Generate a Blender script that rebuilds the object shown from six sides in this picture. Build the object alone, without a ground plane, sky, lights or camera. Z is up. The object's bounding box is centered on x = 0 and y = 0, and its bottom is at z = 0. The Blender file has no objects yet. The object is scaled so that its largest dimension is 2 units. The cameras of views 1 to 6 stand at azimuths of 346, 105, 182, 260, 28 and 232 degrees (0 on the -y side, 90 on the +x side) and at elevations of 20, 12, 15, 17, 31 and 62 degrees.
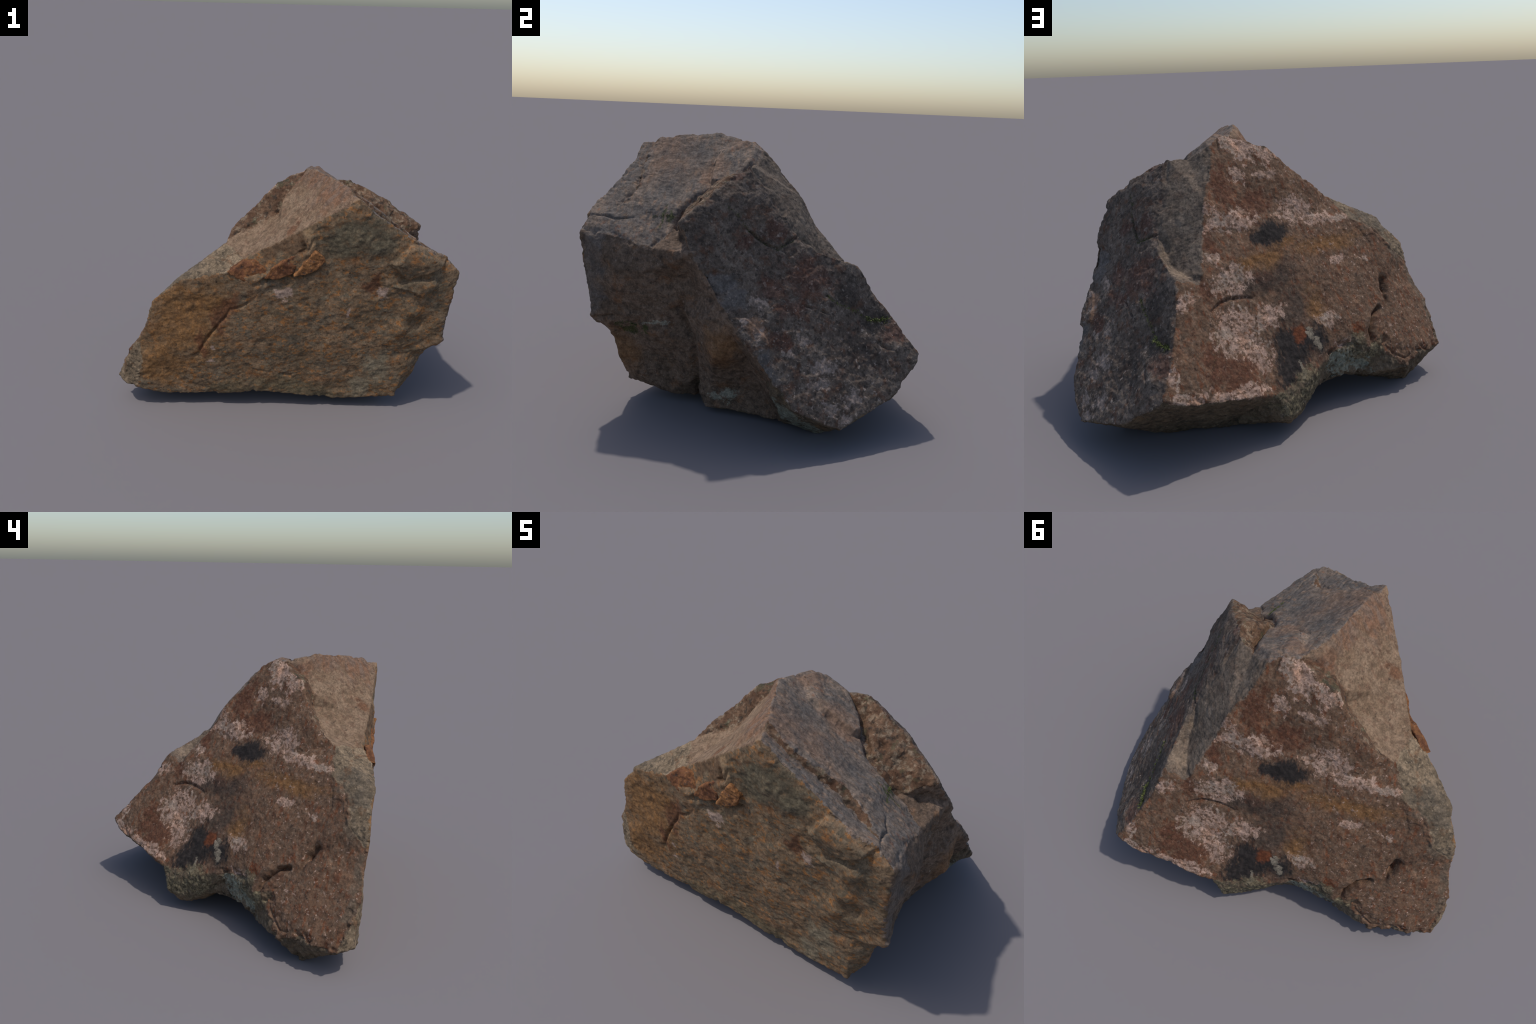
"""Fractured field boulder: a handful of cleavage faces meeting at named corners,
re-meshed finely, then worn, cracked, terraced and roughened; lichen, stains and moss on top."""
import bpy, bmesh, math, random
import numpy as np
from mathutils import Vector
from mathutils.bvhtree import BVHTree
from mathutils.geometry import delaunay_2d_cdt

random.seed(7)
VOXEL = 0.0046

# ----------------------------------------------------------------------------
# 1. corners of the block (metres) and the cleavage faces they bound
# ----------------------------------------------------------------------------
CORNER = {
    # crest between the tan scar, the grey bedding plane and the lichen face
    "apex": (.276, -.783, 1.389), "slab_edge": (.264, -.712, 1.390), "slab_top": (.261, -.683, 1.420),
    "crest": (.216, -.541, 1.443), "peak": (.155, -.360, 1.463), "crest_end": (.174, -.179, 1.414),
    "lichen_top": (.219, -.133, 1.420), "wall_top": (.264, -.062, 1.378), "saddle": (.384, -.064, 1.302),
    # grey wall / lichen face border, overhanging plate of the dark face
    "wall_a": (0.252, 0.010, 1.304), "wall_b": (0.278, 0.165, 1.134), "wall_c": (0.284, 0.250, 0.990), "wall_d": (.287, .451, .776),
    "plate_top": (.526, .208, .969), "plate_mid": (0.505, 0.304, 0.893), "plate_edge": (0.436, 0.429, 0.843), "strip_a": (0.489, 0.238, 0.935), "strip_b": (0.444, 0.320, 0.830), "plate_tip": (0.385, 0.505, 0.809),
    "nick": (.385, .708, .552), "back_corner": (.418, .868, .380),
    # rim of the dark face, clockwise from the back lump
    "lump": (.497, -.072, 1.314), "rim_a": (.570, -.118, 1.276), "rim_b": (0.735, -0.185, 1.178), "rim_c": (.899, -.297, 1.056),
    "rim_d": (.938, -.213, .915), "rim_e": (.957, -.076, .712), "rim_f": (.978, .059, .542), "rim_g": (.984, .123, .467),
    "rim_h": (.993, .226, .347), "rim_i": (.993, .338, .222), "rim_j": (.960, .440, .171), "rim_k": (.904, .549, .122),
    "rim_l": (.786, .647, .165), "rim_m": (.644, .765, .213), "rim_n": (.466, .858, .336),
    # tan scar
    "groove_a": (.063, -.280, 1.327), "groove_b": (-.003, -.296, 1.265), "groove_c": (-.028, -.300, 1.180),
    "groove_d": (-.293, -.306, 1.065), "crown_a": (0.045, -0.186, 1.358), "crown_b": (-0.033, -0.229, 1.337), "crown_c": (-0.099, -0.229, 1.270), "crown_d": (-0.159, -0.243, 1.210), "crown_e": (-0.239, -0.251, 1.149), "crown_f": (-0.303, -0.275, 1.099), "scar_a": (.063, -.690, 1.237), "scar_b": (-.171, -.578, 1.073), "scar_c": (-.281, -.520, .997),
    "scar_hollow": (-.06, -.46, 1.165), "scar_low": (-0.235, -0.410, 1.030),
    # left shoulder and left edge
    "shoulder_a": (-.351, -.345, 1.034), "shoulder_b": (-.386, -.554, .930), "shoulder_x": (-0.303, -0.585, 1.000), "shoulder_c": (-.654, -.475, .872),
    "shoulder_d": (-.530, -.420, .935), "patch_a": (-.490, -.300, .905), "patch_b": (-.618, -.355, .843), "patch_c": (-.731, -.330, .711),
    "left_a": (-.735, -.436, .785), "left_b": (-.793, -.416, .731), "left_c": (-.815, -.398, .622), "left_d": (-.877, -.365, .471),
    "left_e": (-.939, -.335, .380), "left_tip": (-.992, -.215, .160), "left_toe": (-.974, -.299, .170),
    "heel_a": (-.859, -.374, .343), "heel_b": (-.898, -.349, .137),
    # lower border of the lichen face: back edge, mossy lobe, arch and broken lip
    "base_a": (0.310, 0.825, 0.335), "base_b": (0.190, 0.745, 0.300), "base_c": (.013, .634, .272), "lobe_top": (-.054, .569, .248),
    "lobe_moss": (-.207, .418, .252), "lobe_side": (-.250, .310, .150), "lobe_c": (-0.213, 0.377, 0.091), "lobe_b": (-0.120, 0.548, 0.120), "lobe_a": (-0.110, 0.559, 0.180), "lobe_foot": (-0.120, 0.468, 0.045),
    "arch_a": (-.363, .230, .319), "arch_b": (-.449, .166, .338), "arch_c": (-.566, .112, .300),
    "roof_a": (-.310, .244, .150), "roof_b": (-.413, .170, .160), "roof_c": (-.527, .110, .132),
    "lip_a": (-.629, .035, .333), "lip_b": (-.641, .063, .245), "lip_c": (-0.772, 0.038, 0.128), "lip_d": (-.860, -.066, .188), "lip_e": (-.906, -.096, .171),
    "foot_left": (-0.780, -0.090, 0.006), "foot_inner": (-.57, -.074, .02),
    # front face border
    "bed_a": (.411, -.790, 1.280), "bed_b": (0.542, -0.806, 1.192), "bed_x": (0.700, -0.845, 1.090), "knee": (0.800, -0.832, 1.050),
    "side_a": (.876, -.851, .971), "side_b": (.851, -.838, .773), "side_c": (.838, -.812, .650), "side_d": (.853, -.804, .506),
    "side_e": (.767, -.717, .382), "side_f": (.725, -.695, .228), "side_g": (.635, -.696, .097),
    "toe_a": (-.694, -.373, .090), "toe_b": (-.386, -.443, .094), "toe_c": (-.203, -.489, .114), "toe_d": (.113, -.560, .087), "toe_e": (.275, -.592, .068),
    # front face relief
    "front_a": (-.216, -.600, .810), "front_b": (-.079, -.611, .789), "front_c": (.119, -.660, .686), "front_d": (.324, -.722, .833),
    "front_e": (.540, -.765, .807), "front_f": (.525, -.705, .398), "front_g": (-0.496, -0.480, 0.467), "front_h": (-0.372, -0.530, 0.707),
    "front_i": (-0.210, -0.508, 0.254), "front_j": (-.405, -.462, .175), "front_k": (-0.620, -0.393, 0.187), "front_l": (.587, -.774, .923),
    "front_m": (.739, -.838, .931), "front_n": (.640, -.790, .734), "front_o": (.575, -.745, .500), "front_p": (.05, -.590, .40),
    "front_q": (0.150, -0.700, 1.070), "front_r": (0.300, -0.785, 1.160), "front_s": (0.030, -0.695, 1.060), "front_t": (-0.160, -0.622, 0.940), "front_u": (0.330, -0.765, 1.030), "front_zd": (0.680, -0.742, 0.420), "front_zc": (-0.320, -0.565, 0.780), "front_zb": (0.500, -0.800, 1.050), "front_za": (0.420, -0.775, 0.960), "front_y": (-0.230, -0.620, 0.890), "front_x": (0.660, -0.740, 0.330), "front_w": (-0.250, -0.557, 0.560), "front_v": (0.680, -0.840, 1.030),
    # step in the bedding plane
    "step_a": (.414, -.704, 1.307), "step_b": (.512, -.672, 1.232), "step_c": (.604, -.654, 1.162), "step_d": (.712, -.697, 1.086),
    "tread_a": (.384, -.715, 1.289), "tread_b": (.488, -.691, 1.209), "tread_c": (.584, -.681, 1.138), "tread_d": (.685, -.719, 1.067),
    "step_end": (0.790, -0.785, 1.037),
    # bedding plane, right end, lump base
    "bed_c": (0.875, -0.630, 0.948), "bed_d": (.872, -.455, .905), "bed_e": (0.742, -0.368, 0.995), "bed_mid": (.326, -.307, 1.318), "bed_low": (0.570, -0.430, 1.145),
    "lump_a": (.475, -.135, 1.205), "lump_b": (0.520, -0.235, 1.185), "lump_c": (0.580, -0.325, 1.140), "lump_d": (.673, -.380, 1.080), "lump_m": (0.670, -0.325, 1.060), "lump_n": (0.590, -0.170, 1.255),
    # right side: block, cleft, lower lobe
    "block_a": (.885, -.450, .800), "block_b": (0.860, -0.480, 0.700), "block_c": (0.825, -0.490, 0.545), "block_d": (0.800, -0.460, 0.440), "block_m": (0.905, -0.620, 0.790), "block_n": (0.900, -0.720, 0.880),
    "cleft_a": (0.800, -0.340, 0.590), "cleft_m": (0.820, -0.370, 0.740), "cleft_n": (0.850, -0.210, 0.690), "cleft_o": (0.885, -0.180, 0.635), "cleft_b": (0.930, -0.150, 0.585), "cleft_c": (0.800, -0.240, 0.434), "cleft_d": (0.690, -0.280, 0.170),
    "bulge_a": (.950, -.010, .565), "bulge_b": (0.930, -0.090, 0.420), "bulge_e": (0.850, 0.060, 0.400), "bulge_c": (0.700, 0.100, 0.170), "bulge_d": (0.735, -0.170, 0.170),
    "lower_mid": (0.700, -0.450, 0.280), "under_a": (.644, -.446, .060), "under_b": (0.590, -0.272, 0.040), "under_c": (.712, -.207, .029), "under_cd": (0.700, -0.027, 0.040),
    "tuck": (0.840, 0.155, 0.290), "tuck_n": (0.930, 0.200, 0.260), "tuck_o": (0.865, 0.245, 0.130), "tuck_m": (0.930, 0.300, 0.200), "under_d": (0.740, 0.220, 0.030), "under_e": (0.740, 0.400, 0.004),
    "under_f": (.472, .467, .004), "under_g": (.224, .425, .010), "under_mid": (.15, .0, .06), "under_hollow": (-.25, -.1, .10),
    # relief of the lichen face and the dark face
    "lichen_a": (-.313, .194, .478), "lichen_b": (-.006, .099, .918), "lichen_c": (.293, .597, .591), "lichen_d": (-.652, -.174, .572),
    "lichen_e": (-.146, .406, .349), "lichen_f": (-.578, .059, .385), "lichen_g": (-0.302, -0.067, 0.818), "lichen_o": (-0.264, -0.145, 0.962), "lichen_n": (0.158, -0.006, 1.206), "lichen_j": (-0.042, -0.065, 1.068), "lichen_p": (0.139, 0.481, 0.522), "lichen_q": (0.268, 0.732, 0.422), "lichen_i": (-0.079, -0.142, 1.186), "lichen_h": (0.097, -0.121, 1.311),
    "dark_a": (.847, .091, .680), "dark_b": (0.710, 0.460, 0.450), "dark_c": (.813, .408, .380), "dark_d": (.772, .606, .224), "dark_e": (.66, .06, .96), "dark_f": (0.487, 0.764, 0.435), "dark_h": (0.580, 0.540, 0.495), "dark_g": (0.676, -0.096, 1.163),
}

# face name -> (border corners, relief corners)
FACES = {
    "front": ("apex bed_a bed_b bed_x knee side_a side_b side_c side_d side_e side_f side_g toe_e toe_d toe_c toe_b toe_a heel_b heel_a left_d left_c left_b left_a shoulder_c shoulder_b shoulder_x scar_c scar_b scar_a",
              "front_a front_b front_c front_d front_e front_f front_g front_h front_i front_j front_k front_l front_m front_n front_o front_p front_q front_r front_s front_t front_u front_zd front_zc front_zb front_za front_y front_x front_w front_v"),
    "scar": ("apex slab_edge slab_top crest peak crest_end groove_a groove_b groove_c groove_d shoulder_a scar_c scar_b scar_a", "scar_hollow scar_low"),
    "scar_wall": ("crest_end groove_a groove_b groove_c groove_d shoulder_a crown_f crown_e crown_d crown_c crown_b crown_a", ""),
    "shoulder": ("shoulder_a patch_a patch_b patch_c left_c left_b left_a shoulder_c shoulder_b shoulder_x scar_c", "shoulder_d"),
    "lichen": ("crest_end lichen_top wall_top wall_a wall_b wall_c wall_d plate_tip nick back_corner base_a base_b base_c lobe_top lobe_moss arch_a arch_b arch_c lip_a lip_b lip_c lip_d lip_e left_tip left_e left_d left_c patch_c patch_b patch_a shoulder_a crown_f crown_e crown_d crown_c crown_b crown_a",
               "lichen_a lichen_b lichen_c lichen_d lichen_e lichen_f lichen_g lichen_q lichen_p lichen_o lichen_n lichen_j lichen_i lichen_h"),
    "heel": ("left_d left_e left_tip left_toe heel_b heel_a", ""),
    "wall": ("wall_top saddle lump plate_top strip_a strip_b wall_d wall_c wall_b wall_a", ""),
    "plate_side": ("plate_top plate_mid plate_edge plate_tip wall_d strip_b strip_a", ""),
    "dark": ("lump rim_a rim_b rim_c rim_d rim_e rim_f rim_g rim_h rim_i rim_j rim_k rim_l rim_m rim_n back_corner nick plate_tip plate_edge plate_mid plate_top",
             "dark_a dark_b dark_c dark_d dark_e dark_f dark_g dark_h"),
    "bedding": ("slab_top crest peak crest_end lichen_top wall_top saddle lump_a lump_b lump_c lump_d bed_e bed_d bed_c side_a knee step_end step_d step_c step_b step_a", "bed_mid bed_low"),
    "riser": ("slab_edge slab_top step_a step_b step_c step_d step_end tread_d tread_c tread_b tread_a", ""),
    "tread": ("apex slab_edge tread_a tread_b tread_c tread_d step_end knee bed_x bed_b bed_a", ""),
    "lump": ("saddle lump rim_a rim_b rim_c bed_e lump_d lump_c lump_b lump_a", "lump_m lump_n"),
    "cleft": ("bed_e rim_c rim_d rim_e cleft_b cleft_a block_b block_a bed_d", "cleft_m cleft_n cleft_o"),
    "block": ("side_a bed_c bed_d block_a block_b block_c side_d side_c side_b", "block_m block_n"),
    "crease": ("block_b cleft_a cleft_b cleft_c block_d block_c", ""),
    "lower_block": ("side_d block_c block_d cleft_c cleft_d under_b under_a side_g side_f side_e", "lower_mid"),
    "bulge": ("cleft_b rim_e rim_f rim_g rim_h tuck under_d under_cd under_c cleft_d cleft_c", "bulge_a bulge_b bulge_c bulge_d bulge_e"),
    "tuck": ("rim_h rim_i rim_j rim_k under_e under_d tuck", "tuck_m tuck_n tuck_o"),
    "underside_back": ("rim_k rim_l rim_m rim_n back_corner base_a base_b base_c lobe_top lobe_a lobe_b lobe_foot under_g under_f under_e", ""),
    "lobe": ("lobe_top lobe_moss arch_a lobe_side lobe_c lobe_foot lobe_b lobe_a", ""),
    "arch": ("arch_a arch_b arch_c lip_a lip_b lip_c foot_left foot_inner roof_c roof_b roof_a lobe_side", ""),
    "lip": ("lip_c lip_d lip_e left_tip foot_left", ""),
    "heel_under": ("left_tip left_toe heel_b toe_a foot_left", ""),
    "underside": ("under_e under_f under_g lobe_foot lobe_c lobe_side roof_a roof_b roof_c foot_inner foot_left toe_a toe_b toe_c toe_d toe_e side_g under_a under_b cleft_d under_c under_cd under_d",
                  "under_mid under_hollow"),
}
FACE_ID = {n: i for i, n in enumerate(FACES)}


def best_plane(pts):
    """centre and unit normal of a border loop (Newell), with two in-plane axes"""
    c = pts.mean(0)
    q = np.roll(pts, -1, 0)
    n = np.cross(pts - c, q - c).sum(0)
    n /= np.linalg.norm(n)
    a = np.cross(n, [0, 0, 1] if abs(n[2]) < .9 else [1, 0, 0])
    a /= np.linalg.norm(a)
    return c, n, a, np.cross(n, a)


def build_block():
    names = list(CORNER)
    idx = {n: i for i, n in enumerate(names)}
    pts = np.array([CORNER[n] for n in names])
    tris, owner = [], []
    for face, (border, relief) in FACES.items():
        loop, inner = border.split(), relief.split()
        ids = [idx[n] for n in loop + inner]
        c, n, a, b = best_plane(pts[[idx[k] for k in loop]])
        flat = [Vector(((p - c) @ a, (p - c) @ b)) for p in pts[ids]]
        res = delaunay_2d_cdt(flat, [], [list(range(len(loop)))], 1, 1e-6)
        for f in res[2]:
            tris.append([ids[res[3][v][0]] for v in f])
            owner.append(FACE_ID[face])
    use = {}
    for t in tris:
        for i in range(3):
            e = tuple(sorted((t[i], t[(i + 1) % 3])))
            use[e] = use.get(e, 0) + 1
    bad = [(names[a], names[b], k) for (a, b), k in use.items() if k != 2]
    if bad:
        print("OPEN EDGES", bad)
    me = bpy.data.meshes.new("block")
    me.from_pydata([tuple(p) for p in pts], [], tris)
    bm = bmesh.new()
    bm.from_mesh(me)
    bm.faces.ensure_lookup_table()
    bmesh.ops.recalc_face_normals(bm, faces=bm.faces)
    bm.to_mesh(me)
    bm.free()
    return me, pts, tris, owner, idx


# ----------------------------------------------------------------------------
# 2. vectorised gradient noise
# ----------------------------------------------------------------------------
def perlin(p, scale, seed=0):
    q = p * scale + np.array([17.3, -9.1, 4.7]) * (seed + 1)
    i = np.floor(q).astype(np.int64)
    f = q - i
    u = f * f * f * (f * (f * 6 - 15) + 10)
    out = np.zeros(len(p))
    for dx in (0, 1):
        for dy in (0, 1):
            for dz in (0, 1):
                h = ((i[:, 0] + dx) * 73856093) ^ ((i[:, 1] + dy) * 19349663) ^ ((i[:, 2] + dz) * 83492791) ^ (seed * 2654435761)
                h = (h ^ (h >> 13)) * 1274126177 & 0x7FFFFFFF
                th = (h & 1023) * (2 * math.pi / 1024)
                cz = ((h >> 10) & 1023) / 511.5 - 1
                s = np.sqrt(np.maximum(0, 1 - cz * cz))
                g = s * np.cos(th) * (f[:, 0] - dx) + s * np.sin(th) * (f[:, 1] - dy) + cz * (f[:, 2] - dz)
                w = (u[:, 0] if dx else 1 - u[:, 0]) * (u[:, 1] if dy else 1 - u[:, 1]) * (u[:, 2] if dz else 1 - u[:, 2])
                out += w * g
    return out


def fbm(p, scale, octaves, seed=0, gain=.5):
    return sum(perlin(p, scale * 2 ** k, seed + 11 * k) * gain ** k for k in range(octaves))


def ridged(p, scale, octaves, seed=0):
    return sum((1 - 2.2 * np.abs(perlin(p, scale * 2 ** k, seed + 7 * k))) * .5 ** k for k in range(octaves)) - .6


def smooth(x, lo, hi):
    t = np.clip((x - lo) / (hi - lo), 0, 1)
    return t * t * (3 - 2 * t)


def line_distance(p, line):
    """distance of every point to a polyline, and the 0..1 station along it"""
    line = np.array(line, float)
    best, at = np.full(len(p), 9.), np.zeros(len(p))
    for k in range(len(line) - 1):
        a, d = line[k], line[k + 1] - line[k]
        t = np.clip((p - a) @ d / (d @ d), 0, 1)
        r = np.linalg.norm(p - a - t[:, None] * d, axis=1)
        m = r < best
        best[m], at[m] = r[m], (k + t[m]) / (len(line) - 1)
    return best, at


# ----------------------------------------------------------------------------
# 3. fine mesh of the block, wear, cracks, terraces, grain
# ----------------------------------------------------------------------------
def remeshed(me):
    ob = bpy.data.objects.new("block_helper", me)
    bpy.context.scene.collection.objects.link(ob)
    m = ob.modifiers.new("fine", "REMESH")
    m.mode, m.voxel_size, m.adaptivity = "VOXEL", VOXEL, 0
    fine = bpy.data.meshes.new_from_object(ob.evaluated_get(bpy.context.evaluated_depsgraph_get()))
    bpy.data.objects.remove(ob)
    return fine


def get_co(me):
    a = np.empty(len(me.vertices) * 3, np.float32)
    me.vertices.foreach_get("co", a)
    return a.reshape(-1, 3).astype(float)


def set_co(me, p):
    me.vertices.foreach_set("co", p.astype(np.float32).ravel())
    me.update()


def get_normals(me):
    a = np.empty(len(me.vertices) * 3, np.float32)
    me.vertices.foreach_get("normal", a)
    return a.reshape(-1, 3).astype(float)


def edges_of(me):
    a = np.empty(len(me.edges) * 2, np.int32)
    me.edges.foreach_get("vertices", a)
    return a.reshape(-1, 2)


def relax(p, edges, times, weight):
    n = len(p)
    deg = np.bincount(edges.ravel(), minlength=n).astype(float)[:, None]
    for _ in range(times):
        s = np.zeros_like(p)
        for k in range(3):
            s[:, k] = np.bincount(edges[:, 0], p[edges[:, 1], k], n) + np.bincount(edges[:, 1], p[edges[:, 0], k], n)
        p = p + weight * (s / deg - p)
    return p


# name: (faces it may touch, half width, depth, polyline)
CRACKS = {
    "bed_joint": ("bedding tread riser front", .006, .012, [(.717, -.442, 1.054), (.740, -.511, 1.044), (.772, -.638, 1.033), (.795, -.697, 1.023), (.788, -.757, 1.034), (.803, -.835, 1.031)]),
    "bed_hairline": ("bedding", .004, .005, [(.421, -.389, 1.267), (.462, -.483, 1.246), (.509, -.573, 1.221), (.511, -.687, 1.231)]),
    "slab_joint": ("tread front", .006, .012, [(.516, -.698, 1.191), (.535, -.758, 1.184), (.540, -.807, 1.185)]),
    "lichen_joint": ("lichen", .009, .026, [(.234, .486, .647), (.190, .421, .674), (.132, .368, .673), (.037, .301, .645), (-.029, .235, .632), (-.117, .174, .605)]),
    "lichen_edge_joint": ("lichen wall", .006, .010, [(.300, .462, .788), (.270, .499, .710), (.236, .520, .646), (.207, .537, .594), (.194, .584, .523), (.213, .675, .436)]),
    "left_joint": ("lichen", .005, .009, [(-.564, -.328, .816), (-.611, -.284, .711), (-.631, -.231, .626)]),
    "hole_slot": ("lichen", .019, .050, [(-.655, -.190, .577), (-.660, -.150, .525)]),
    "hole_tail": ("lichen", .010, .030, [(-.660, -.150, .525), (-.664, -.120, .480), (-.669, -.100, .445)]),
    "left_split": ("lichen arch", .013, .050, [(-.624, -.048, .454), (-.590, .002, .432), (-.571, .076, .365), (-.577, .114, .313)]),
    "front_joint": ("front", .008, .018, [(-.250, -.587, .866), (-.215, -.586, .800), (-.281, -.563, .731), (-.363, -.539, .691), (-.424, -.514, .597), (-.500, -.481, .477), (-.558, -.454, .362), (-.624, -.427, .269), (-.691, -.404, .200)]),
    "toe_joint": ("front underside", .008, .020, [(-.206, -.480, .100), (-.206, -.502, .120), (-.214, -.520, .275), (-.078, -.548, .255), (.003, -.564, .235)]),
    "toe_hairline": ("front", .006, .014, [(-.792, -.379, .190), (-.732, -.392, .182), (-.650, -.408, .166), (-.596, -.426, .210), (-.542, -.437, .202)]),
    "dark_joint_a": ("dark lump", .006, .023, [(.734, -.190, 1.146), (.705, -.126, 1.113), (.689, -.069, 1.070), (.693, -.018, 1.010), (.675, .052, .955), (.640, .133, .910), (.522, .212, .973)]),
    "dark_joint_b": ("dark", .005, .015, [(.767, .184, .695), (.712, .272, .669), (.656, .378, .622), (.612, .458, .590)]),
    "dark_joint_c": ("dark lichen", .007, .016, [(.593, .390, .688), (.571, .455, .645), (.518, .559, .598), (.499, .617, .558), (.424, .704, .558)]),
    "dark_joint_d": ("dark", .005, .015, [(.888, -.107, .861), (.868, -.056, .831), (.854, .005, .782), (.818, .044, .784)]),
    "dark_joint_e": ("dark", .005, .015, [(.545, .667, .446), (.508, .746, .406), (.484, .836, .337)]),
    "dark_joint_f": ("dark", .005, .008, [(.640, .133, .910), (.600, .20, .86), (.61, .25, .80)]),
    "scar_crack": ("scar", .005, .008, [(.09, -.60, 1.27), (.04, -.585, 1.225), (.0, -.575, 1.185)]),
    "base_joint": ("block lower_block crease", .010, .018, [(.853, -.804, .500), (.85, -.70, .515), (.845, -.58, .515), (.84, -.46, .52)]),
    "cleft_seam": ("cleft crease bulge lower_block", .018, .024, [(.90, -.27, .80), (.86, -.29, .68), (.80, -.33, .58), (.80, -.25, .43), (.70, -.27, .17), (.60, -.28, .04)]),
    "notch_seam": ("cleft crease bulge dark", .016, .024, [(.93, -.20, .74), (.945, -.10, .69), (.93, -.17, .62)]),
    "layer_joint": ("front", .008, .018, [(.018, -.685, 1.088), (-.066, -.660, 1.036), (-.154, -.631, .965)]),
    "layer_void": ("front scar", .013, .034, [(-.004, -.68, 1.225), (-.012, -.685, 1.17), (.020, -.687, 1.085)]),
    "chip_joint": ("front", .006, .012, [(.060, -.71, 1.23), (.064, -.705, 1.16), (.034, -.69, 1.07)]),
    "under_flake": ("front", .015, .026, [(-.238, -.60, .862), (-.190, -.61, .893), (-.128, -.625, .890), (-.045, -.65, .922), (.035, -.67, .930), (.095, -.69, .962)]),
    "plate_seam": ("bedding lump", .013, .018, [(.300, -.315, 1.345), (.383, -.318, 1.283), (.484, -.296, 1.205), (.530, -.245, 1.172)]),
    "lump_seam": ("bedding lump cleft", .017, .026, [(.530, -.245, 1.172), (.585, -.330, 1.140), (.665, -.372, 1.085), (.742, -.368, .995)]),
    "lip_seam": ("lichen lip arch", .007, .015, [(-.640, .050, .330), (-.655, .050, .250), (-.705, .035, .200), (-.770, .015, .170), (-.830, -.030, .205), (-.880, -.070, .205), (-.930, -.110, .195)]),
    "lump_joint": ("lump", .008, .016, [(.50, -.13, 1.25), (.58, -.22, 1.20), (.66, -.30, 1.13)]),
    "crest_joint": ("lichen", .005, .010, [(.232, -.115, 1.405), (.222, -.07, 1.36), (.205, -.05, 1.33)]),
}

# raised or sunk plates: (face, height, edge softness, outline on the face)
PLATES = [
    ("bedding", .026, .012, [(.209, -.215, 1.405), (.292, -.309, 1.354), (.383, -.313, 1.287), (.484, -.291, 1.210), (.544, -.206, 1.157), (.461, -.10, 1.211), (.349, -.02, 1.287), (.20, -.05, 1.365)]),
    ("front", .034, .012, [(.50, -.75, 1.02), (.56, -.76, .93), (.61, -.77, .915), (.67, -.79, .955), (.74, -.80, .985), (.79, -.80, 1.04), (.70, -.79, 1.12), (.60, -.77, 1.12)]),
    ("front", .026, .014, [(.52, -.75, .88), (.60, -.77, .84), (.70, -.79, .82), (.755, -.82, .87), (.74, -.82, .93), (.66, -.79, .92), (.59, -.77, .90)]),
    ("front", -.010, .02, [(-.12, -.6, .875), (-.02, -.62, .93), (.07, -.65, .97), (.14, -.68, .985), (.16, -.68, .955), (.05, -.64, .90), (-.10, -.6, .84), (-.20, -.6, .80)]),
    ("dark", .014, .010, [(.972, .006, .631), (.922, .075, .619), (.911, .159, .541), (.941, .177, .483), (.998, .132, .462), (.994, .08, .523)]),
    ("dark", -.010, .010, [(.938, -.162, .819), (.890, -.116, .83), (.847, -.053, .815), (.832, .008, .766), (.946, -.075, .714), (.97, -.12, .744)]),
    ("lichen", .004, .008, [(-.55, -.33, .85), (-.63, -.23, .63), (-.64, -.13, .51), (-.58, .03, .41), (-.57, .10, .32), (-.66, .08, .22), (-.80, .05, .12), (-1.02, -.2, .13), (-.95, -.33, .40), (-.80, -.38, .66), (-.70, -.35, .76)]),
    ("lichen", .006, .010, [(-.50, -.30, .90), (-.56, -.30, .80), (-.64, -.33, .80), (-.72, -.33, .72), (-.78, -.40, .74), (-.70, -.46, .86), (-.55, -.45, .95)]),
]

# soft swellings and hollows: centre, radius, height along the surface normal
SWELLS = [
    ((.84, -.31, .96), .05, -.018), ((.62, -.27, 1.16), .035, -.018), ((.70, -.24, 1.14), .04, .018), ((.80, -.28, 1.07), .04, .014),
    ((.64, -.80, .70), .055, .020), ((.60, -.76, .58), .05, .018), ((.70, -.78, .62), .06, -.022), ((.56, -.74, .70), .05, -.012),
    ((.20, -.62, .42), .16, .012), ((.38, -.68, .60), .12, -.010), ((-.05, -.55, .50), .14, .010), ((.73, -.80, .83), .05, -.018), ((.80, -.82, .62), .06, .012),
    ((-.01, .10, .86), .09, -.010), ((-.05, .05, .80), .10, .012), ((-.1, .18, .60), .08, -.010), ((-.25, .15, .55), .12, -.012),
    ((-.35, .20, .24), .07, -.02), ((-.47, .12, .22), .06, -.018), ((-.20, .36, .20), .09, .020),
    ((.93, -.02, .42), .12, .018), ((.80, -.55, .33), .10, -.015), ((.86, -.60, .72), .14, .018), ((.88, -.72, .80), .05, -.020),
    ((.20, .70, .20), .12, -.015), ((-.02, .56, .12), .08, .015), ((.78, -.62, .42), .06, -.03), ((.80, -.32, .50), .09, -.03), ((.88, -.27, .74), .06, -.03),
]

GRAIN = {"front": (.0125, .0017), "scar": (.0060, .0014), "shoulder": (.0085, .0036), "lichen": (.0060, .0024), "wall": (.0055, .0020), "scar_wall": (.0090, .0045), "plate_side": (.0080, .0045), "dark": (.0105, .0028),
         "bedding": (.0050, .0022), "tread": (.0040, .0020), "riser": (.0060, .0028), "lump": (.0120, .0046), "cleft": (.0140, .0035), "block": (.0120, .0028),
         "bulge": (.0140, .0026), "heel": (.0090, .0046), "lip": (.0120, .0050), "arch": (.0150, .0050), "lobe": (.0110, .0050)}


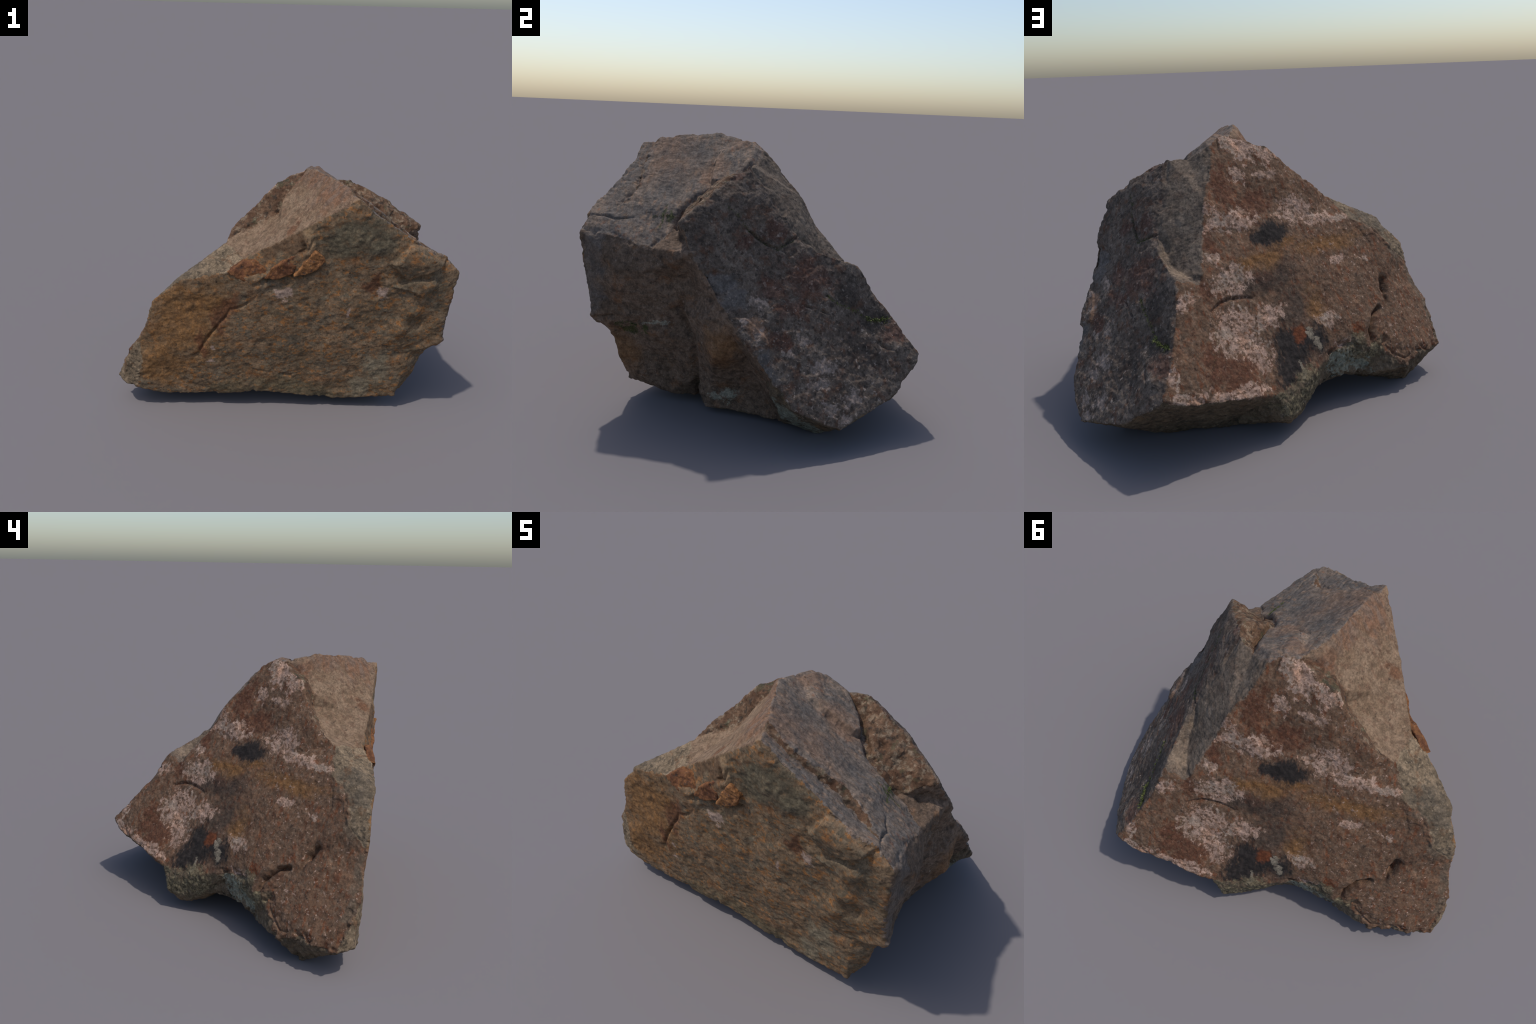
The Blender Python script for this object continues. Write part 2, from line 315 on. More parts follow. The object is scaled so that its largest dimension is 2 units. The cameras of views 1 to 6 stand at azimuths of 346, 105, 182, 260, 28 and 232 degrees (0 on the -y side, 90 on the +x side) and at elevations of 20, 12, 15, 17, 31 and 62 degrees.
def weathered_body(block, pts, tris, owner):
    fine = remeshed(block)
    p = get_co(fine)
    edges = edges_of(fine)
    tree = BVHTree.FromPolygons([tuple(v) for v in pts], tris)
    # owner face of every vertex, from the sharp block
    face = np.array([owner[tree.find_nearest(Vector(v))[2]] for v in p])
    # distance to the sharp borders between faces
    border = {}
    for t, o in zip(tris, owner):
        for i in range(3):
            border.setdefault(tuple(sorted((t[i], t[(i + 1) % 3]))), set()).add(o)
    seam = np.full(len(p), 9.)
    for (a, b), os_ in border.items():
        if len(os_) > 1:
            d = pts[b] - pts[a]
            t = np.clip((p - pts[a]) @ d / (d @ d), 0, 1)
            seam = np.minimum(seam, np.linalg.norm(p - pts[a] - t[:, None] * d, axis=1))
    stray = p + np.stack([fbm(p, 22, 3, 90 + k) for k in range(3)], 1) * .016
    tint_face = np.array([owner[tree.find_nearest(Vector(v))[2]] for v in stray])
    p = relax(p, edges, 1, .5)
    set_co(fine, p)
    nor = get_normals(fine)
    is_ = lambda names: np.isin(face, [FACE_ID[n] for n in names.split()])
    # relax the normals so that displacement near edges stays orderly
    base = p.copy()
    warp = np.stack([fbm(base, 14, 3, 40 + k) for k in range(3)], 1) * .018
    q = base + warp
    move = np.full(len(p), .002)
    # plates
    for name, h, soft, outline in PLATES:
        pts_o = np.array(outline)
        c, n, a, b = best_plane(pts_o)
        m = is_(name)
        m &= np.linalg.norm(base - c, axis=1) < 1.0
        ids = np.nonzero(m)[0]
        u, v = (q[ids] - c) @ a, (q[ids] - c) @ b
        w = (base[ids] - c) @ n
        ou, ov = (pts_o - c) @ a, (pts_o - c) @ b
        inside = np.zeros(len(ids), bool)
        dist = np.full(len(ids), 9.)
        for k in range(len(outline)):
            x0, y0, x1, y1 = ou[k - 1], ov[k - 1], ou[k], ov[k]
            hit = ((y0 > v) != (y1 > v)) & (u < (x1 - x0) * (v - y0) / (y1 - y0 + 1e-12) + x0)
            inside ^= hit
            dx, dy = x1 - x0, y1 - y0
            t = np.clip(((u - x0) * dx + (v - y0) * dy) / (dx * dx + dy * dy), 0, 1)
            dist = np.minimum(dist, np.hypot(u - x0 - t * dx, v - y0 - t * dy))
        sd = np.where(inside, dist, -dist)
        move[ids] += h * smooth(sd, -soft, soft) * (np.abs(w) < .12) * (smooth(seam[ids], .004, .04) if name in ("front", "bedding") else 1)
    for c, r, h in SWELLS:
        d = np.linalg.norm(base - np.array(c), axis=1)
        move += h * np.exp(-(d / r) ** 2 * 1.6)
    # broad undulation, then grain, by face
    coarse = np.full(len(p), .0120)
    grain = np.full(len(p), .0036)
    for n, (c_, g_) in GRAIN.items():
        coarse[face == FACE_ID[n]] = c_
        grain[face == FACE_ID[n]] = g_
    coarse, grain = relax(np.stack([coarse, grain, grain], 1), edges, 6, .6)[:, :2].T
    rough = fbm(base, 5, 2, 3) * .9 + ridged(base, 11, 3, 5) * .45
    move += coarse * rough
    # grain stretched along the bedding direction of the front face
    lay = base @ np.array([[.93, .0, -.36], [.0, 1, .0], [.36, .0, .93]]) * np.array([.55, 1, 1.5])
    fine_n = np.where(is_("front lower_block"), fbm(lay, 26, 4, 9), fbm(base, 34, 3, 9))
    move += grain * (fine_n * 1.7 + ridged(base, 60, 2, 21) * .5)
    # worn and chipped arrises
    chip = smooth(fbm(base, 6, 4, 77, .65), .0, .5)
    move -= np.exp(-(seam / .022) ** 2) * (.001 + .013 * chip)
    # bites of missing crust along the broken lip and arch border
    lipz = is_("lichen arch lip") & (base[:, 2] < .36) & (base[:, 0] < -.3)
    move -= np.where(lipz, np.exp(-(seam / .03) ** 2) * .018 * smooth(fbm(base, 18, 2, 5), -.05, .25), 0)
    # joints
    for name, (where, w, d, line) in CRACKS.items():
        m = is_(where) | (seam < .012)
        near = np.linalg.norm(base - np.mean(line, 0), axis=1) < .8
        ids = np.nonzero(m & near)[0]
        r, s = line_distance(base[ids] + warp[ids] * .45, line)
        fade = np.ones(len(ids)) if name in ("hole_slot", "toe_joint", "left_split", "cleft_seam", "lump_seam", "under_flake") else np.clip(.5 + 4 * np.minimum(s, 1 - s), 0, 1) * np.clip(.75 + 1.6 * perlin(base[ids], 9, 61), .35, 1.25)
        move[ids] -= d * fade * np.exp(-(r / w) ** 2)
    p = base + nor * move[:, None]
    p = relax(p, edges, 1, .15)
    p[:, 2] = np.maximum(p[:, 2], 0.0)
    set_co(fine, p)
    return fine, tint_face


# ----------------------------------------------------------------------------
# 4. materials: layered stains on each face, in that face's own plane coordinates
# ----------------------------------------------------------------------------
class Paint:
    """small builder: scalar and colour expressions as node sockets"""

    def __init__(self, name, normal=(0, 0, 1), tint=(1, 1, 1), bump=.35, rough=.9):
        self.tint = tint
        self.mat = bpy.data.materials.new(name)
        self.mat.use_nodes = True
        self.t = self.mat.node_tree
        self.bsdf = self.t.nodes["Principled BSDF"]
        self.bsdf.inputs["Roughness"].default_value = rough
        self.bsdf.inputs["Specular IOR Level"].default_value = .22
        self.pos = self.new("ShaderNodeTexCoord").outputs["Object"]
        n = Vector(normal).normalized()
        a = n.cross(Vector((0, 0, 1)))
        a = (a if a.length > .05 else Vector((1, 0, 0))).normalized()
        b = n.cross(a).normalized()
        self.a, self.b = a, (b if b.z < 0 else -b)          # along the face, down the face
        flat = self.join(self.dot(self.pos, self.a), self.dot(self.pos, self.b))
        sway = self.join(self.noise(7., 3., .6, seed=50.), self.noise(7., 3., .6, seed=60.))
        self.uv = self.vec("ADD", flat, self.vec("MULTIPLY", self.vec("SUBTRACT", sway, (.5, .5, 0)), (.16, .16, 0)))
        self.bumps = []
        self.bump_strength = bump

    def new(self, kind, **kw):
        nd = self.t.nodes.new(kind)
        for k, v in kw.items():
            setattr(nd, k, v)
        return nd

    def put(self, sock, v):
        if isinstance(v, bpy.types.NodeSocket):
            self.t.links.new(v, sock)
        else:
            sock.default_value = v

    def math(self, op, a, b=0., clamp=False):
        nd = self.new("ShaderNodeMath", operation=op, use_clamp=clamp)
        self.put(nd.inputs[0], a)
        self.put(nd.inputs[1], b)
        return nd.outputs[0]

    def vec(self, op, a, b=None):
        nd = self.new("ShaderNodeVectorMath", operation=op)
        self.put(nd.inputs[0], a)
        if b is not None:
            self.put(nd.inputs[1], b)
        return nd.outputs["Value" if op in ("DOT_PRODUCT", "LENGTH") else "Vector"]

    def dot(self, v, axis):
        return self.vec("DOT_PRODUCT", v, tuple(axis))

    def join(self, x, y, z=0.):
        nd = self.new("ShaderNodeCombineXYZ")
        for s, v in zip(nd.inputs, (x, y, z)):
            self.put(s, v)
        return nd.outputs[0]

    def noise(self, scale, detail=4., rough=.6, stretch=(1, 1, 1), seed=0., at=None, distort=0.):
        """stretch is (along face, down face, through face)"""
        base = at
        if base is None:
            if stretch == (1, 1, 1):
                base = self.pos
            else:
                third = self.dot(self.pos, self.a.cross(self.b))
                base = self.vec("MULTIPLY", self.join(self.dot(self.pos, self.a), self.dot(self.pos, self.b), third), tuple(1 / s for s in stretch))
        if seed:
            base = self.vec("ADD", base, (seed * 3.1, seed * 1.7, -seed * 2.3))
        nd = self.new("ShaderNodeTexNoise")
        self.put(nd.inputs["Vector"], base)
        nd.inputs["Scale"].default_value = scale
        nd.inputs["Detail"].default_value = detail
        nd.inputs["Roughness"].default_value = rough
        nd.inputs["Distortion"].default_value = distort
        return nd.outputs["Fac"]

    def cells(self, scale, seed=0., feature="F1"):
        nd = self.new("ShaderNodeTexVoronoi", feature=feature)
        self.put(nd.inputs["Vector"], self.vec("ADD", self.pos, (seed, seed * .7, -seed)))
        nd.inputs["Scale"].default_value = scale
        return nd.outputs["Distance"]

    def step(self, v, lo, hi, out_lo=0., out_hi=1.):
        nd = self.new("ShaderNodeMapRange", interpolation_type="SMOOTHSTEP")
        for i, x in enumerate((v, lo, hi, out_lo, out_hi)):
            self.put(nd.inputs[i], x)
        return nd.outputs[0]

    def mix(self, a, b, fac):
        nd = self.new("ShaderNodeMix", data_type="RGBA")
        self.put(nd.inputs[0], fac)
        for s, c in ((nd.inputs[6], a), (nd.inputs[7], b)):
            self.put(s, c if isinstance(c, bpy.types.NodeSocket) else (*c, 1.))
        return nd.outputs[2]

    def patches(self, spots, ragged=.5, scale=16., soft=.12, seed=1., stretch=(1, 1, 1), detail=5., grow=1.):
        """ragged-edged patches: spots are (centre in metres, half length along, half length down)"""
        field = None
        for c, ru, rv in spots:
            cu, cv = Vector(c).dot(self.a), Vector(c).dot(self.b)
            d = self.vec("MULTIPLY", self.vec("SUBTRACT", self.uv, (cu, cv, 0)), (1 / (ru * grow), 1 / (rv * grow), 0))
            f = self.math("SUBTRACT", 1.15, self.math("MULTIPLY", self.vec("LENGTH", d), .65))
            field = f if field is None else self.math("MAXIMUM", field, f)
        n = self.math("MULTIPLY", self.math("SUBTRACT", self.noise(scale, detail + 2, .72, stretch, seed), .5), ragged * 2.9)
        return self.step(self.math("ADD", self.math("MAXIMUM", field, -1.), n), .5 - soft, .5 + soft)

    def veins(self, line_noise, width):
        return self.step(self.math("ABSOLUTE", self.math("SUBTRACT", line_noise, .5)), width, 0.)

    def times(self, a, b):
        return self.math("MULTIPLY", a, b, True)

    def finish(self, colour, grain=140., depth=.004):
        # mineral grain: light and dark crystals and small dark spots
        k = self.math("MULTIPLY", self.step(self.noise(105., 3., .7, seed=71.), .33, .68, .80, 1.20), self.step(self.noise(34., 4., .65, seed=72.), .33, .67, .74, 1.24))
        k = self.math("MULTIPLY", k, self.step(self.noise(62., 3., .6, seed=73.), .30, .37, .60, 1.))
        colour = self.vec("MULTIPLY", colour, self.join(k, k, k))
        self.t.links.new(self.vec("MULTIPLY", colour, self.tint), self.bsdf.inputs["Base Color"])
        n = self.math("ADD", self.noise(grain, 4., .65), self.noise(grain * .33, 3., .6, seed=4.))
        bm = self.new("ShaderNodeBump")
        bm.inputs["Strength"].default_value = self.bump_strength
        bm.inputs["Distance"].default_value = depth
        self.put(bm.inputs["Height"], n)
        self.t.links.new(bm.outputs[0], self.bsdf.inputs["Normal"])
        return self.mat


def speckle(m, col, colour, scale, lo, hi, seed, amount=1., stretch=(1, 1, 1), detail=3.):
    return m.mix(col, colour, m.times(m.step(m.noise(scale, detail, .6, stretch, seed), lo, hi), amount))


N_LICHEN, N_DARK, N_FRONT = (-.585, .621, .522), (.648, .563, .514), (-.218, -.968, -.122)
N_BED, N_SCAR, N_WALL = (.592, .084, .801), (-.666, -.282, .690), (.082, .753, .653)


def lichen_face():
    m = Paint("lichen_crusted_rock", N_LICHEN, (0.71, 0.64, 0.57))
    slope = (.75, 1.5, 1)
    c = m.mix((.150, .098, .068), (.205, .128, .085), m.step(m.noise(9, 5, .65), .35, .65))
    c = speckle(m, c, (.215, .160, .120), 42, .48, .66, 2, .75)
    c = speckle(m, c, (.200, .076, .036), 26, .53, .65, 3, .75, (.6, 1.3, 1), 5)
    c = speckle(m, c, (.120, .052, .030), 13, .54, .68, 34, .6, slope, 6)
    c = speckle(m, c, (.062, .046, .040), 50, .58, .70, 5, .7, slope)
    c = speckle(m, c, (.30, .225, .18), 70, .64, .74, 6, .6)
    # dark rust, ochre and soot washes
    c = m.mix(c, m.mix((.105, .040, .024), (.165, .078, .045), m.step(m.noise(40, 4, .65, seed=37), .45, .65)), m.times(m.patches([((.21, .06, 1.16), .08, .12), ((.24, .29, .93), .036, .06), ((.10, .61, .38), .11, .08), ((.25, .45, .75), .041, .05), ((.05, -.01, 1.07), .11, .06), ((.24, .62, .42), .07, .10), ((-.04, .30, .78), .05, .03)], .9, 22, .25, 7), .72))
    c = m.mix(c, (.235, .125, .048), m.times(m.patches([((.01, .17, .81), .13, .035), ((-.33, -.13, .80), .20, .035), ((-.25, .15, .54), .05, .10), ((-.10, .06, .86), .10, .03)], .6, 14, .5, 8, (1.6, .8, 1)), .75))
    c = m.mix(c, (.062, .052, .046), m.times(m.patches([((-.05, .19, .71), .15, .055), ((-.15, .23, .58), .09, .12), ((.05, .30, .70), .10, .035), ((-.27, .28, .36), .08, .07), ((-.10, .18, .78), .06, .04)], .35, 10, .5, 9), .75))
    # pinkish white lichen crust, thick where patches lie and sprinkled between
    pale = m.mix((.36, .26, .215), (.62, .46, .39), m.step(m.noise(30, 4, .6, seed=11), .35, .65))
    pale = m.mix(pale, (.60, .365, .255), m.times(m.step(m.noise(9, 4, .6, seed=35), .50, .66), .7))
    pale = m.mix(pale, (.37, .33, .29), m.times(m.step(m.noise(11, 4, .6, seed=36), .52, .66), .7))
    spots = [((.12, -.18, 1.35), .10, .075), ((-.02, -.26, 1.29), .09, .05), ((.14, -.05, 1.22), .04, .04), ((.17, .15, 1.01), .16, .042), ((-.13, -.12, .99), .096, .062), ((-.26, -.18, .93), .09, .035),
             ((-.39, -.29, .91), .05, .03), ((.14, .34, .75), .10, .06), ((.24, .34, .86), .035, .03), ((.34, .54, .74), .05, .04), ((.11, .49, .55), .11, .10), ((.01, .49, .43), .07, .07),
             ((.31, .83, .37), .09, .03), ((.15, .71, .32), .11, .025), ((.38, .79, .49), .03, .06), ((-.31, .16, .46), .055, .035), ((-.41, .17, .34), .06, .03), ((.26, .18, 1.08), .037, .035),
             ((-.52, -.23, .69), .023, .032), ((-.37, -.10, .70), .05, .028), ((-.02, .36, .57), .09, .05), ((.06, .64, .29), .10, .03), ((.0, -.14, 1.20), .05, .03)]
    c = m.mix(c, pale, m.times(m.times(m.patches(spots, .95, 24, .10, 12, (.8, 1.2, 1), 6, 1.12), m.step(m.noise(46, 5, .7, seed=19), .42, .50, .12, 1.)), .85))
    c = m.mix(c, (.42, .31, .26), m.times(m.step(m.noise(48, 4, .62, seed=31), .615, .66), m.step(m.dot(m.pos, m.a), .05, -.35, .25, .95)))
    c = speckle(m, c, (.20, .090, .05), 36, .60, .70, 33, .45, (1, 1, 1), 5)
    # black crust, bright rust run, green-grey moss stain at the lobe and the arch
    c = m.mix(c, (.026, .026, .028), m.times(m.patches([((-.03, .05, .915), .10, .065), ((.02, .09, .905), .08, .04), ((-.14, .38, .39), .095, .13), ((-.11, .43, .33), .06, .09), ((-.17, .35, .43), .06, .06), ((-.22, .30, .40), .06, .055), ((-.27, .25, .40), .05, .07)], .6, 26, .22, 13, (.5, 1.6, 1)), .93))
    c = m.mix(c, (.190, .062, .026), m.times(m.patches([((-.18, .30, .45), .042, .055), ((-.08, .56, .25), .036, .014), ((-.47, .09, .36), .036, .028)], .5, 22, .2, 14), .85))
    c = m.mix(c, (.36, .33, .27), m.times(m.patches([((-.235, .275, .41), .018, .04), ((-.265, .265, .37), .02, .035), ((-.19, .40, .28), .015, .05)], 1.0, 60, .15, 15), .7))
    c = m.mix(c, m.mix((.110, .100, .066), (.255, .228, .155), m.step(m.noise(80, 4, .7, seed=41), .4, .6)), m.times(m.patches([((-.22, .42, .25), .08, .05), ((-.13, .53, .21), .06, .05), ((-.48, .11, .33), .05, .035), ((-.40, .24, .27), .09, .03)], .9, 40, .25, 16), .8))
    # grey bare band along the left end
    c = m.mix(c, (.175, .145, .112), m.times(m.patches([((-.62, -.36, .86), .08, .05), ((-.72, -.34, .72), .035, .10), ((-.86, -.35, .50), .03, .10), ((-.93, -.31, .34), .03, .10)], .6, 22, .2, 17), .7))
    return m.finish(c)


def dark_face():
    m = Paint("dark_lichened_rock", N_DARK, (0.86, 0.71, 0.57))
    c = m.mix((.120, .105, .098), (.185, .168, .160), m.step(m.noise(7, 5, .65), .35, .65))
    c = speckle(m, c, (.060, .052, .050), 40, .50, .64, 2, .75, (1, 1, 1), 5)
    c = speckle(m, c, (.145, .085, .062), 17, .50, .66, 3, .7, (1, 1, 1), 6)
    c = m.mix(c, (.125, .055, .042), m.times(m.patches([((.61, .28, .78), .12, .11), ((.75, .25, .64), .08, .06), ((.88, .24, .50), .05, .05), ((.60, .10, 1.0), .08, .05), ((.59, -.14, 1.28), .05, .04), ((.45, .74, .49), .08, .05), ((.77, .14, .74), .06, .06), ((.72, .0, .95), .04, .04)], .9, 20, .3, 4), .48))
    c = m.mix(c, (.050, .047, .048), m.times(m.patches([((.49, .48, .72), .07, .08), ((.80, -.20, 1.07), .05, .04), ((.50, -.04, 1.28), .08, .06), ((.61, .60, .43), .10, .07), ((.49, .63, .55), .08, .06)], .7, 20, .3, 5), .6))
    c = m.mix(c, (.150, .152, .165), m.times(m.patches([((.92, -.07, .79), .08, .055), ((.92, .0, .70), .07, .05), ((.99, .20, .38), .06, .04), ((.97, .17, .44), .045, .03)], .3, 12, .2, 6), .9))
    pale = m.mix((.24, .22, .22), (.40, .36, .36), m.step(m.noise(34, 3, .6, seed=8), .4, .6))
    c = m.mix(c, pale, m.times(m.patches([((.85, .09, .69), .036, .042), ((.81, .42, .39), .055, .036), ((.86, .42, .32), .046, .03), ((.79, .33, .50), .04, .03), ((.78, .59, .23), .062, .035), ((.93, .14, .55), .023, .05), ((.94, .08, .60), .03, .02),
                                           ((.88, .49, .21), .04, .025), ((.60, .12, .98), .021, .016), ((.89, .27, .45), .04, .025), ((.85, .57, .16), .04, .023)], .9, 34, .14, 9), .75))
    c = m.mix(c, (.33, .31, .31), m.times(m.step(m.noise(46, 4, .6, seed=21), .60, .66), m.step(m.dot(m.pos, m.b), -.55, .35, .35, .85)))
    c = m.mix(c, (.30, .20, .145), m.times(m.patches([((.925, .11, .57), .03, .05), ((.90, .16, .52), .025, .035)], 1., 40, .2, 11), .6))
    # bare paler stone on the broken edges of the plate
    return m.finish(c)


def front_face():
    m = Paint("rusty_brown_rock", N_FRONT, (0.79, 0.68, 0.56))
    lay = (2.2, .8, 1)
    c = m.mix((.150, .115, .080), (.225, .165, .115), m.step(m.noise(6, 5, .65, (1.5, 1, 1)), .35, .65))
    c = speckle(m, c, (.135, .125, .100), 30, .50, .66, 2, .7, (1.4, .9, 1), 4)
    c = speckle(m, c, (.300, .150, .062), 44, .54, .66, 3, .75, (1.5, .9, 1), 5)
    c = speckle(m, c, (.255, .200, .150), 14, .52, .70, 44, .5, (1.4, 1, 1), 6)
    c = speckle(m, c, (.130, .128, .110), 13, .50, .64, 45, .6, (1.3, 1, 1), 6)
    c = speckle(m, c, (.330, .160, .058), 32, .55, .65, 46, .75, (1.2, 1, 1), 6)
    c = speckle(m, c, (.270, .120, .045), 9, .55, .75, 4, .55, (1.3, 1, 1), 6)
    c = speckle(m, c, (.075, .060, .050), 46, .60, .70, 5, .65, (1.5, 1, 1))
    c = speckle(m, c, (.34, .28, .22), 80, .66, .74, 6, .6)
    # orange left block and streak of dark red beside the joint
    c = m.mix(c, m.mix((.270, .150, .062), (.205, .125, .065), m.step(m.noise(26, 5, .7, seed=7), .4, .62)), m.times(m.patches([((-.62, -.45, .62), .20, .24), ((-.75, -.40, .32), .13, .14), ((-.50, -.5, .76), .15, .09)], .4, 8, .35, 8), .8))
    c = speckle(m, c, (.052, .040, .034), 62, .64, .70, 9, .8)
    c = m.mix(c, (.120, .050, .030), m.times(m.patches([((-.36, -.53, .74), .035, .07), ((-.45, -.5, .62), .035, .08), ((-.40, -.5, .68), .05, .06), ((-.52, -.47, .47), .03, .08), ((.39, -.72, .86), .04, .03), ((.42, -.72, .90), .02, .05)], .8, 24, .3, 10), .7))
    # grey-green bare stone under the scar and at the toe
    c = m.mix(c, m.mix((.085, .083, .068), (.150, .145, .112), m.step(m.noise(28, 5, .7, (1.6, 1, 1), 12), .4, .62)), m.times(m.patches([((.30, -.76, 1.19), .17, .09), ((.20, -.72, 1.10), .09, .06), ((.42, -.77, 1.12), .10, .06)], .5, 9, .35, 13), .85))
    c = m.mix(c, m.mix((.165, .160, .130), (.235, .225, .185), m.step(m.noise(60, 4, .7, seed=14), .4, .6)), m.times(m.patches([((.50, -.67, .30), .075, .09), ((.42, -.64, .17), .06, .08), ((.53, -.68, .36), .04, .05)], .5, 14, .25, 15), .8))
    c = m.mix(c, (.140, .128, .088), m.times(m.patches([((-.10, -.53, .16), .14, .06), ((.10, -.58, .12), .20, .05), ((-.35, -.47, .14), .14, .05)], .6, 10, .4, 16), .6))
    c = m.mix(c, (.155, .140, .112), m.times(m.patches([((.58, -.77, 1.01), .12, .05), ((.62, -.8, .88), .10, .04), ((.76, -.84, .88), .05, .07)], .5, 14, .4, 17), .55))
    # darker brown layer and pale chip below the scar edge
    c = m.mix(c, (.115, .078, .054), m.times(m.patches([((-.08, -.64, 1.09), .10, .05), ((-.17, -.61, 1.03), .06, .05), ((-.02, -.66, 1.14), .04, .06)], .5, 18, .25, 21), .75))
    c = m.mix(c, (.270, .205, .140), m.times(m.patches([((.035, -.70, 1.19), .025, .05), ((.04, -.69, 1.12), .015, .04)], .5, 30, .2, 22), .8))
    # lilac-white lichen
    c = m.mix(c, (.40, .33, .32), m.times(m.patches([((-.085, -.61, .785), .035, .035), ((-.06, -.62, .81), .02, .015), ((-.11, -.6, .765), .018, .012), ((.46, -.73, .845), .03, .03), ((-.455, -.49, .44), .010, .010), ((.30, -.7, .70), .015, .03), ((-.48, -.48, .36), .02, .012)], .9, 40, .2, 18), .7))
    return m.finish(c, 120.)


def bedding_face():
    m = Paint("grey_bedding_rock", N_BED, (0.98, 0.86, 0.75))
    lay = (.8, 2.0, 1)
    c = m.mix((.130, .123, .120), (.195, .165, .143), m.step(m.noise(6, 5, .65, lay), .38, .62))
    c = speckle(m, c, (.255, .185, .135), 38, .50, .66, 2, .65, lay, 5)
    c = speckle(m, c, (.085, .080, .080), 44, .54, .68, 3, .7, lay, 5)
    c = speckle(m, c, (.170, .088, .058), 26, .57, .70, 4, .6, (1, 1.3, 1), 5)
    c = m.mix(c, (.215, .130, .085), m.times(m.patches([((.30, -.60, 1.37), .12, .10), ((.42, -.55, 1.29), .12, .12), ((.24, -.20, 1.39), .06, .06), ((.45, -.30, 1.24), .06, .10)], .8, 14, .5, 6, lay), .45))
    c = m.mix(c, (.100, .100, .102), m.times(m.patches([((.30, -.45, 1.36), .09, .12), ((.55, -.50, 1.18), .08, .14)], .8, 9, .5, 7, lay), .5))
    c = m.mix(c, (.060, .078, .030), m.times(m.patches([((.715, -.43, 1.05), .02, .02), ((.73, -.48, 1.05), .008, .05)], .9, 60, .2, 8), .7))
    return m.finish(c, 130.)


def scar_face():
    m = Paint("tan_scar_rock", N_SCAR, (0.82, 0.73, 0.66))
    c = m.mix((.200, .145, .098), (.245, .185, .132), m.step(m.noise(8, 5, .6), .35, .65))
    c = speckle(m, c, (.165, .105, .072), 34, .50, .66, 2, .7, (.8, 1.4, 1), 5)
    c = m.mix(c, m.mix((.190, .105, .066), (.165, .120, .098), m.step(m.noise(20, 4, .6, (.7, 1.6, 1), 4), .4, .6)), m.times(m.patches([((.20, -.62, 1.37), .14, .11), ((.15, -.42, 1.42), .12, .07), ((.10, -.26, 1.37), .06, .07)], .6, 12, .4, 3, (.7, 1.5, 1)), .75))
    c = m.mix(c, (.165, .078, .042), m.times(m.patches([((.10, -.22, 1.37), .05, .04), ((.05, -.25, 1.33), .035, .04), ((-.01, -.29, 1.22), .02, .05), ((-.02, -.60, 1.16), .03, .04)], .7, 20, .3, 5), .7))
    c = speckle(m, c, (.075, .058, .048), 60, .63, .72, 6, .7)
    c = speckle(m, c, (.30, .235, .175), 50, .60, .72, 7, .5)
    return m.finish(c, 150., .003)


def wall_face():
    m = Paint("grey_brown_rock", N_WALL, (0.98, 0.85, 0.73))
    c = m.mix((.120, .103, .088), (.180, .155, .132), m.step(m.noise(8, 5, .65, (1, 1.4, 1)), .35, .65))
    c = speckle(m, c, (.070, .062, .058), 44, .50, .66, 2, .7, (.8, 1.5, 1), 5)
    c = speckle(m, c, (.230, .185, .150), 52, .56, .68, 3, .6, (.8, 1.5, 1), 5)
    c = speckle(m, c, (.150, .110, .085), 15, .50, .70, 4, .5)
    c = m.mix(c, (.260, .215, .165), m.times(m.patches([((.47, .26, .89), .03, .05), ((.38, .40, .80), .06, .02), ((.25, -.03, 1.34), .04, .04)], .8, 40, .2, 5), .3))
    return m.finish(c)


def shoulder_face():
    m = Paint("pale_weathered_rock", (-.4, -.3, .85), (0.76, 0.67, 0.55))
    c = m.mix((.170, .140, .108), (.270, .220, .170), m.step(m.noise(9, 5, .7), .36, .62))
    c = speckle(m, c, (.092, .080, .068), 34, .50, .64, 2, .8, (1, 1, 1), 6)
    c = speckle(m, c, (.37, .31, .245), 55, .55, .66, 3, .65, (1, 1, 1), 5)
    c = m.mix(c, (.105, .098, .090), m.times(m.patches([((-.56, -.38, .90), .07, .08), ((-.66, -.40, .82), .05, .06)], .9, 20, .35, 4), .6))
    c = speckle(m, c, (.165, .090, .052), 12, .58, .70, 5, .6)
    return m.finish(c)


def ragged_face():
    m = Paint("broken_crusted_rock", (.5, -.5, .7), (0.74, 0.68, 0.60))
    c = m.mix((.110, .062, .040), (.180, .115, .078), m.step(m.noise(10, 5, .65), .36, .62))
    c = speckle(m, c, (.055, .045, .038), 26, .52, .64, 2, .8, (1, 1, 1), 6)
    crust = m.mix((.25, .205, .155), (.36, .30, .235), m.step(m.noise(50, 3, .6, seed=5), .4, .6))
    c = m.mix(c, crust, m.times(m.step(m.noise(22, 6, .72, seed=6), .51, .60), .55))
    c = speckle(m, c, (.090, .100, .062), 18, .58, .68, 7, .5)
    return m.finish(c)


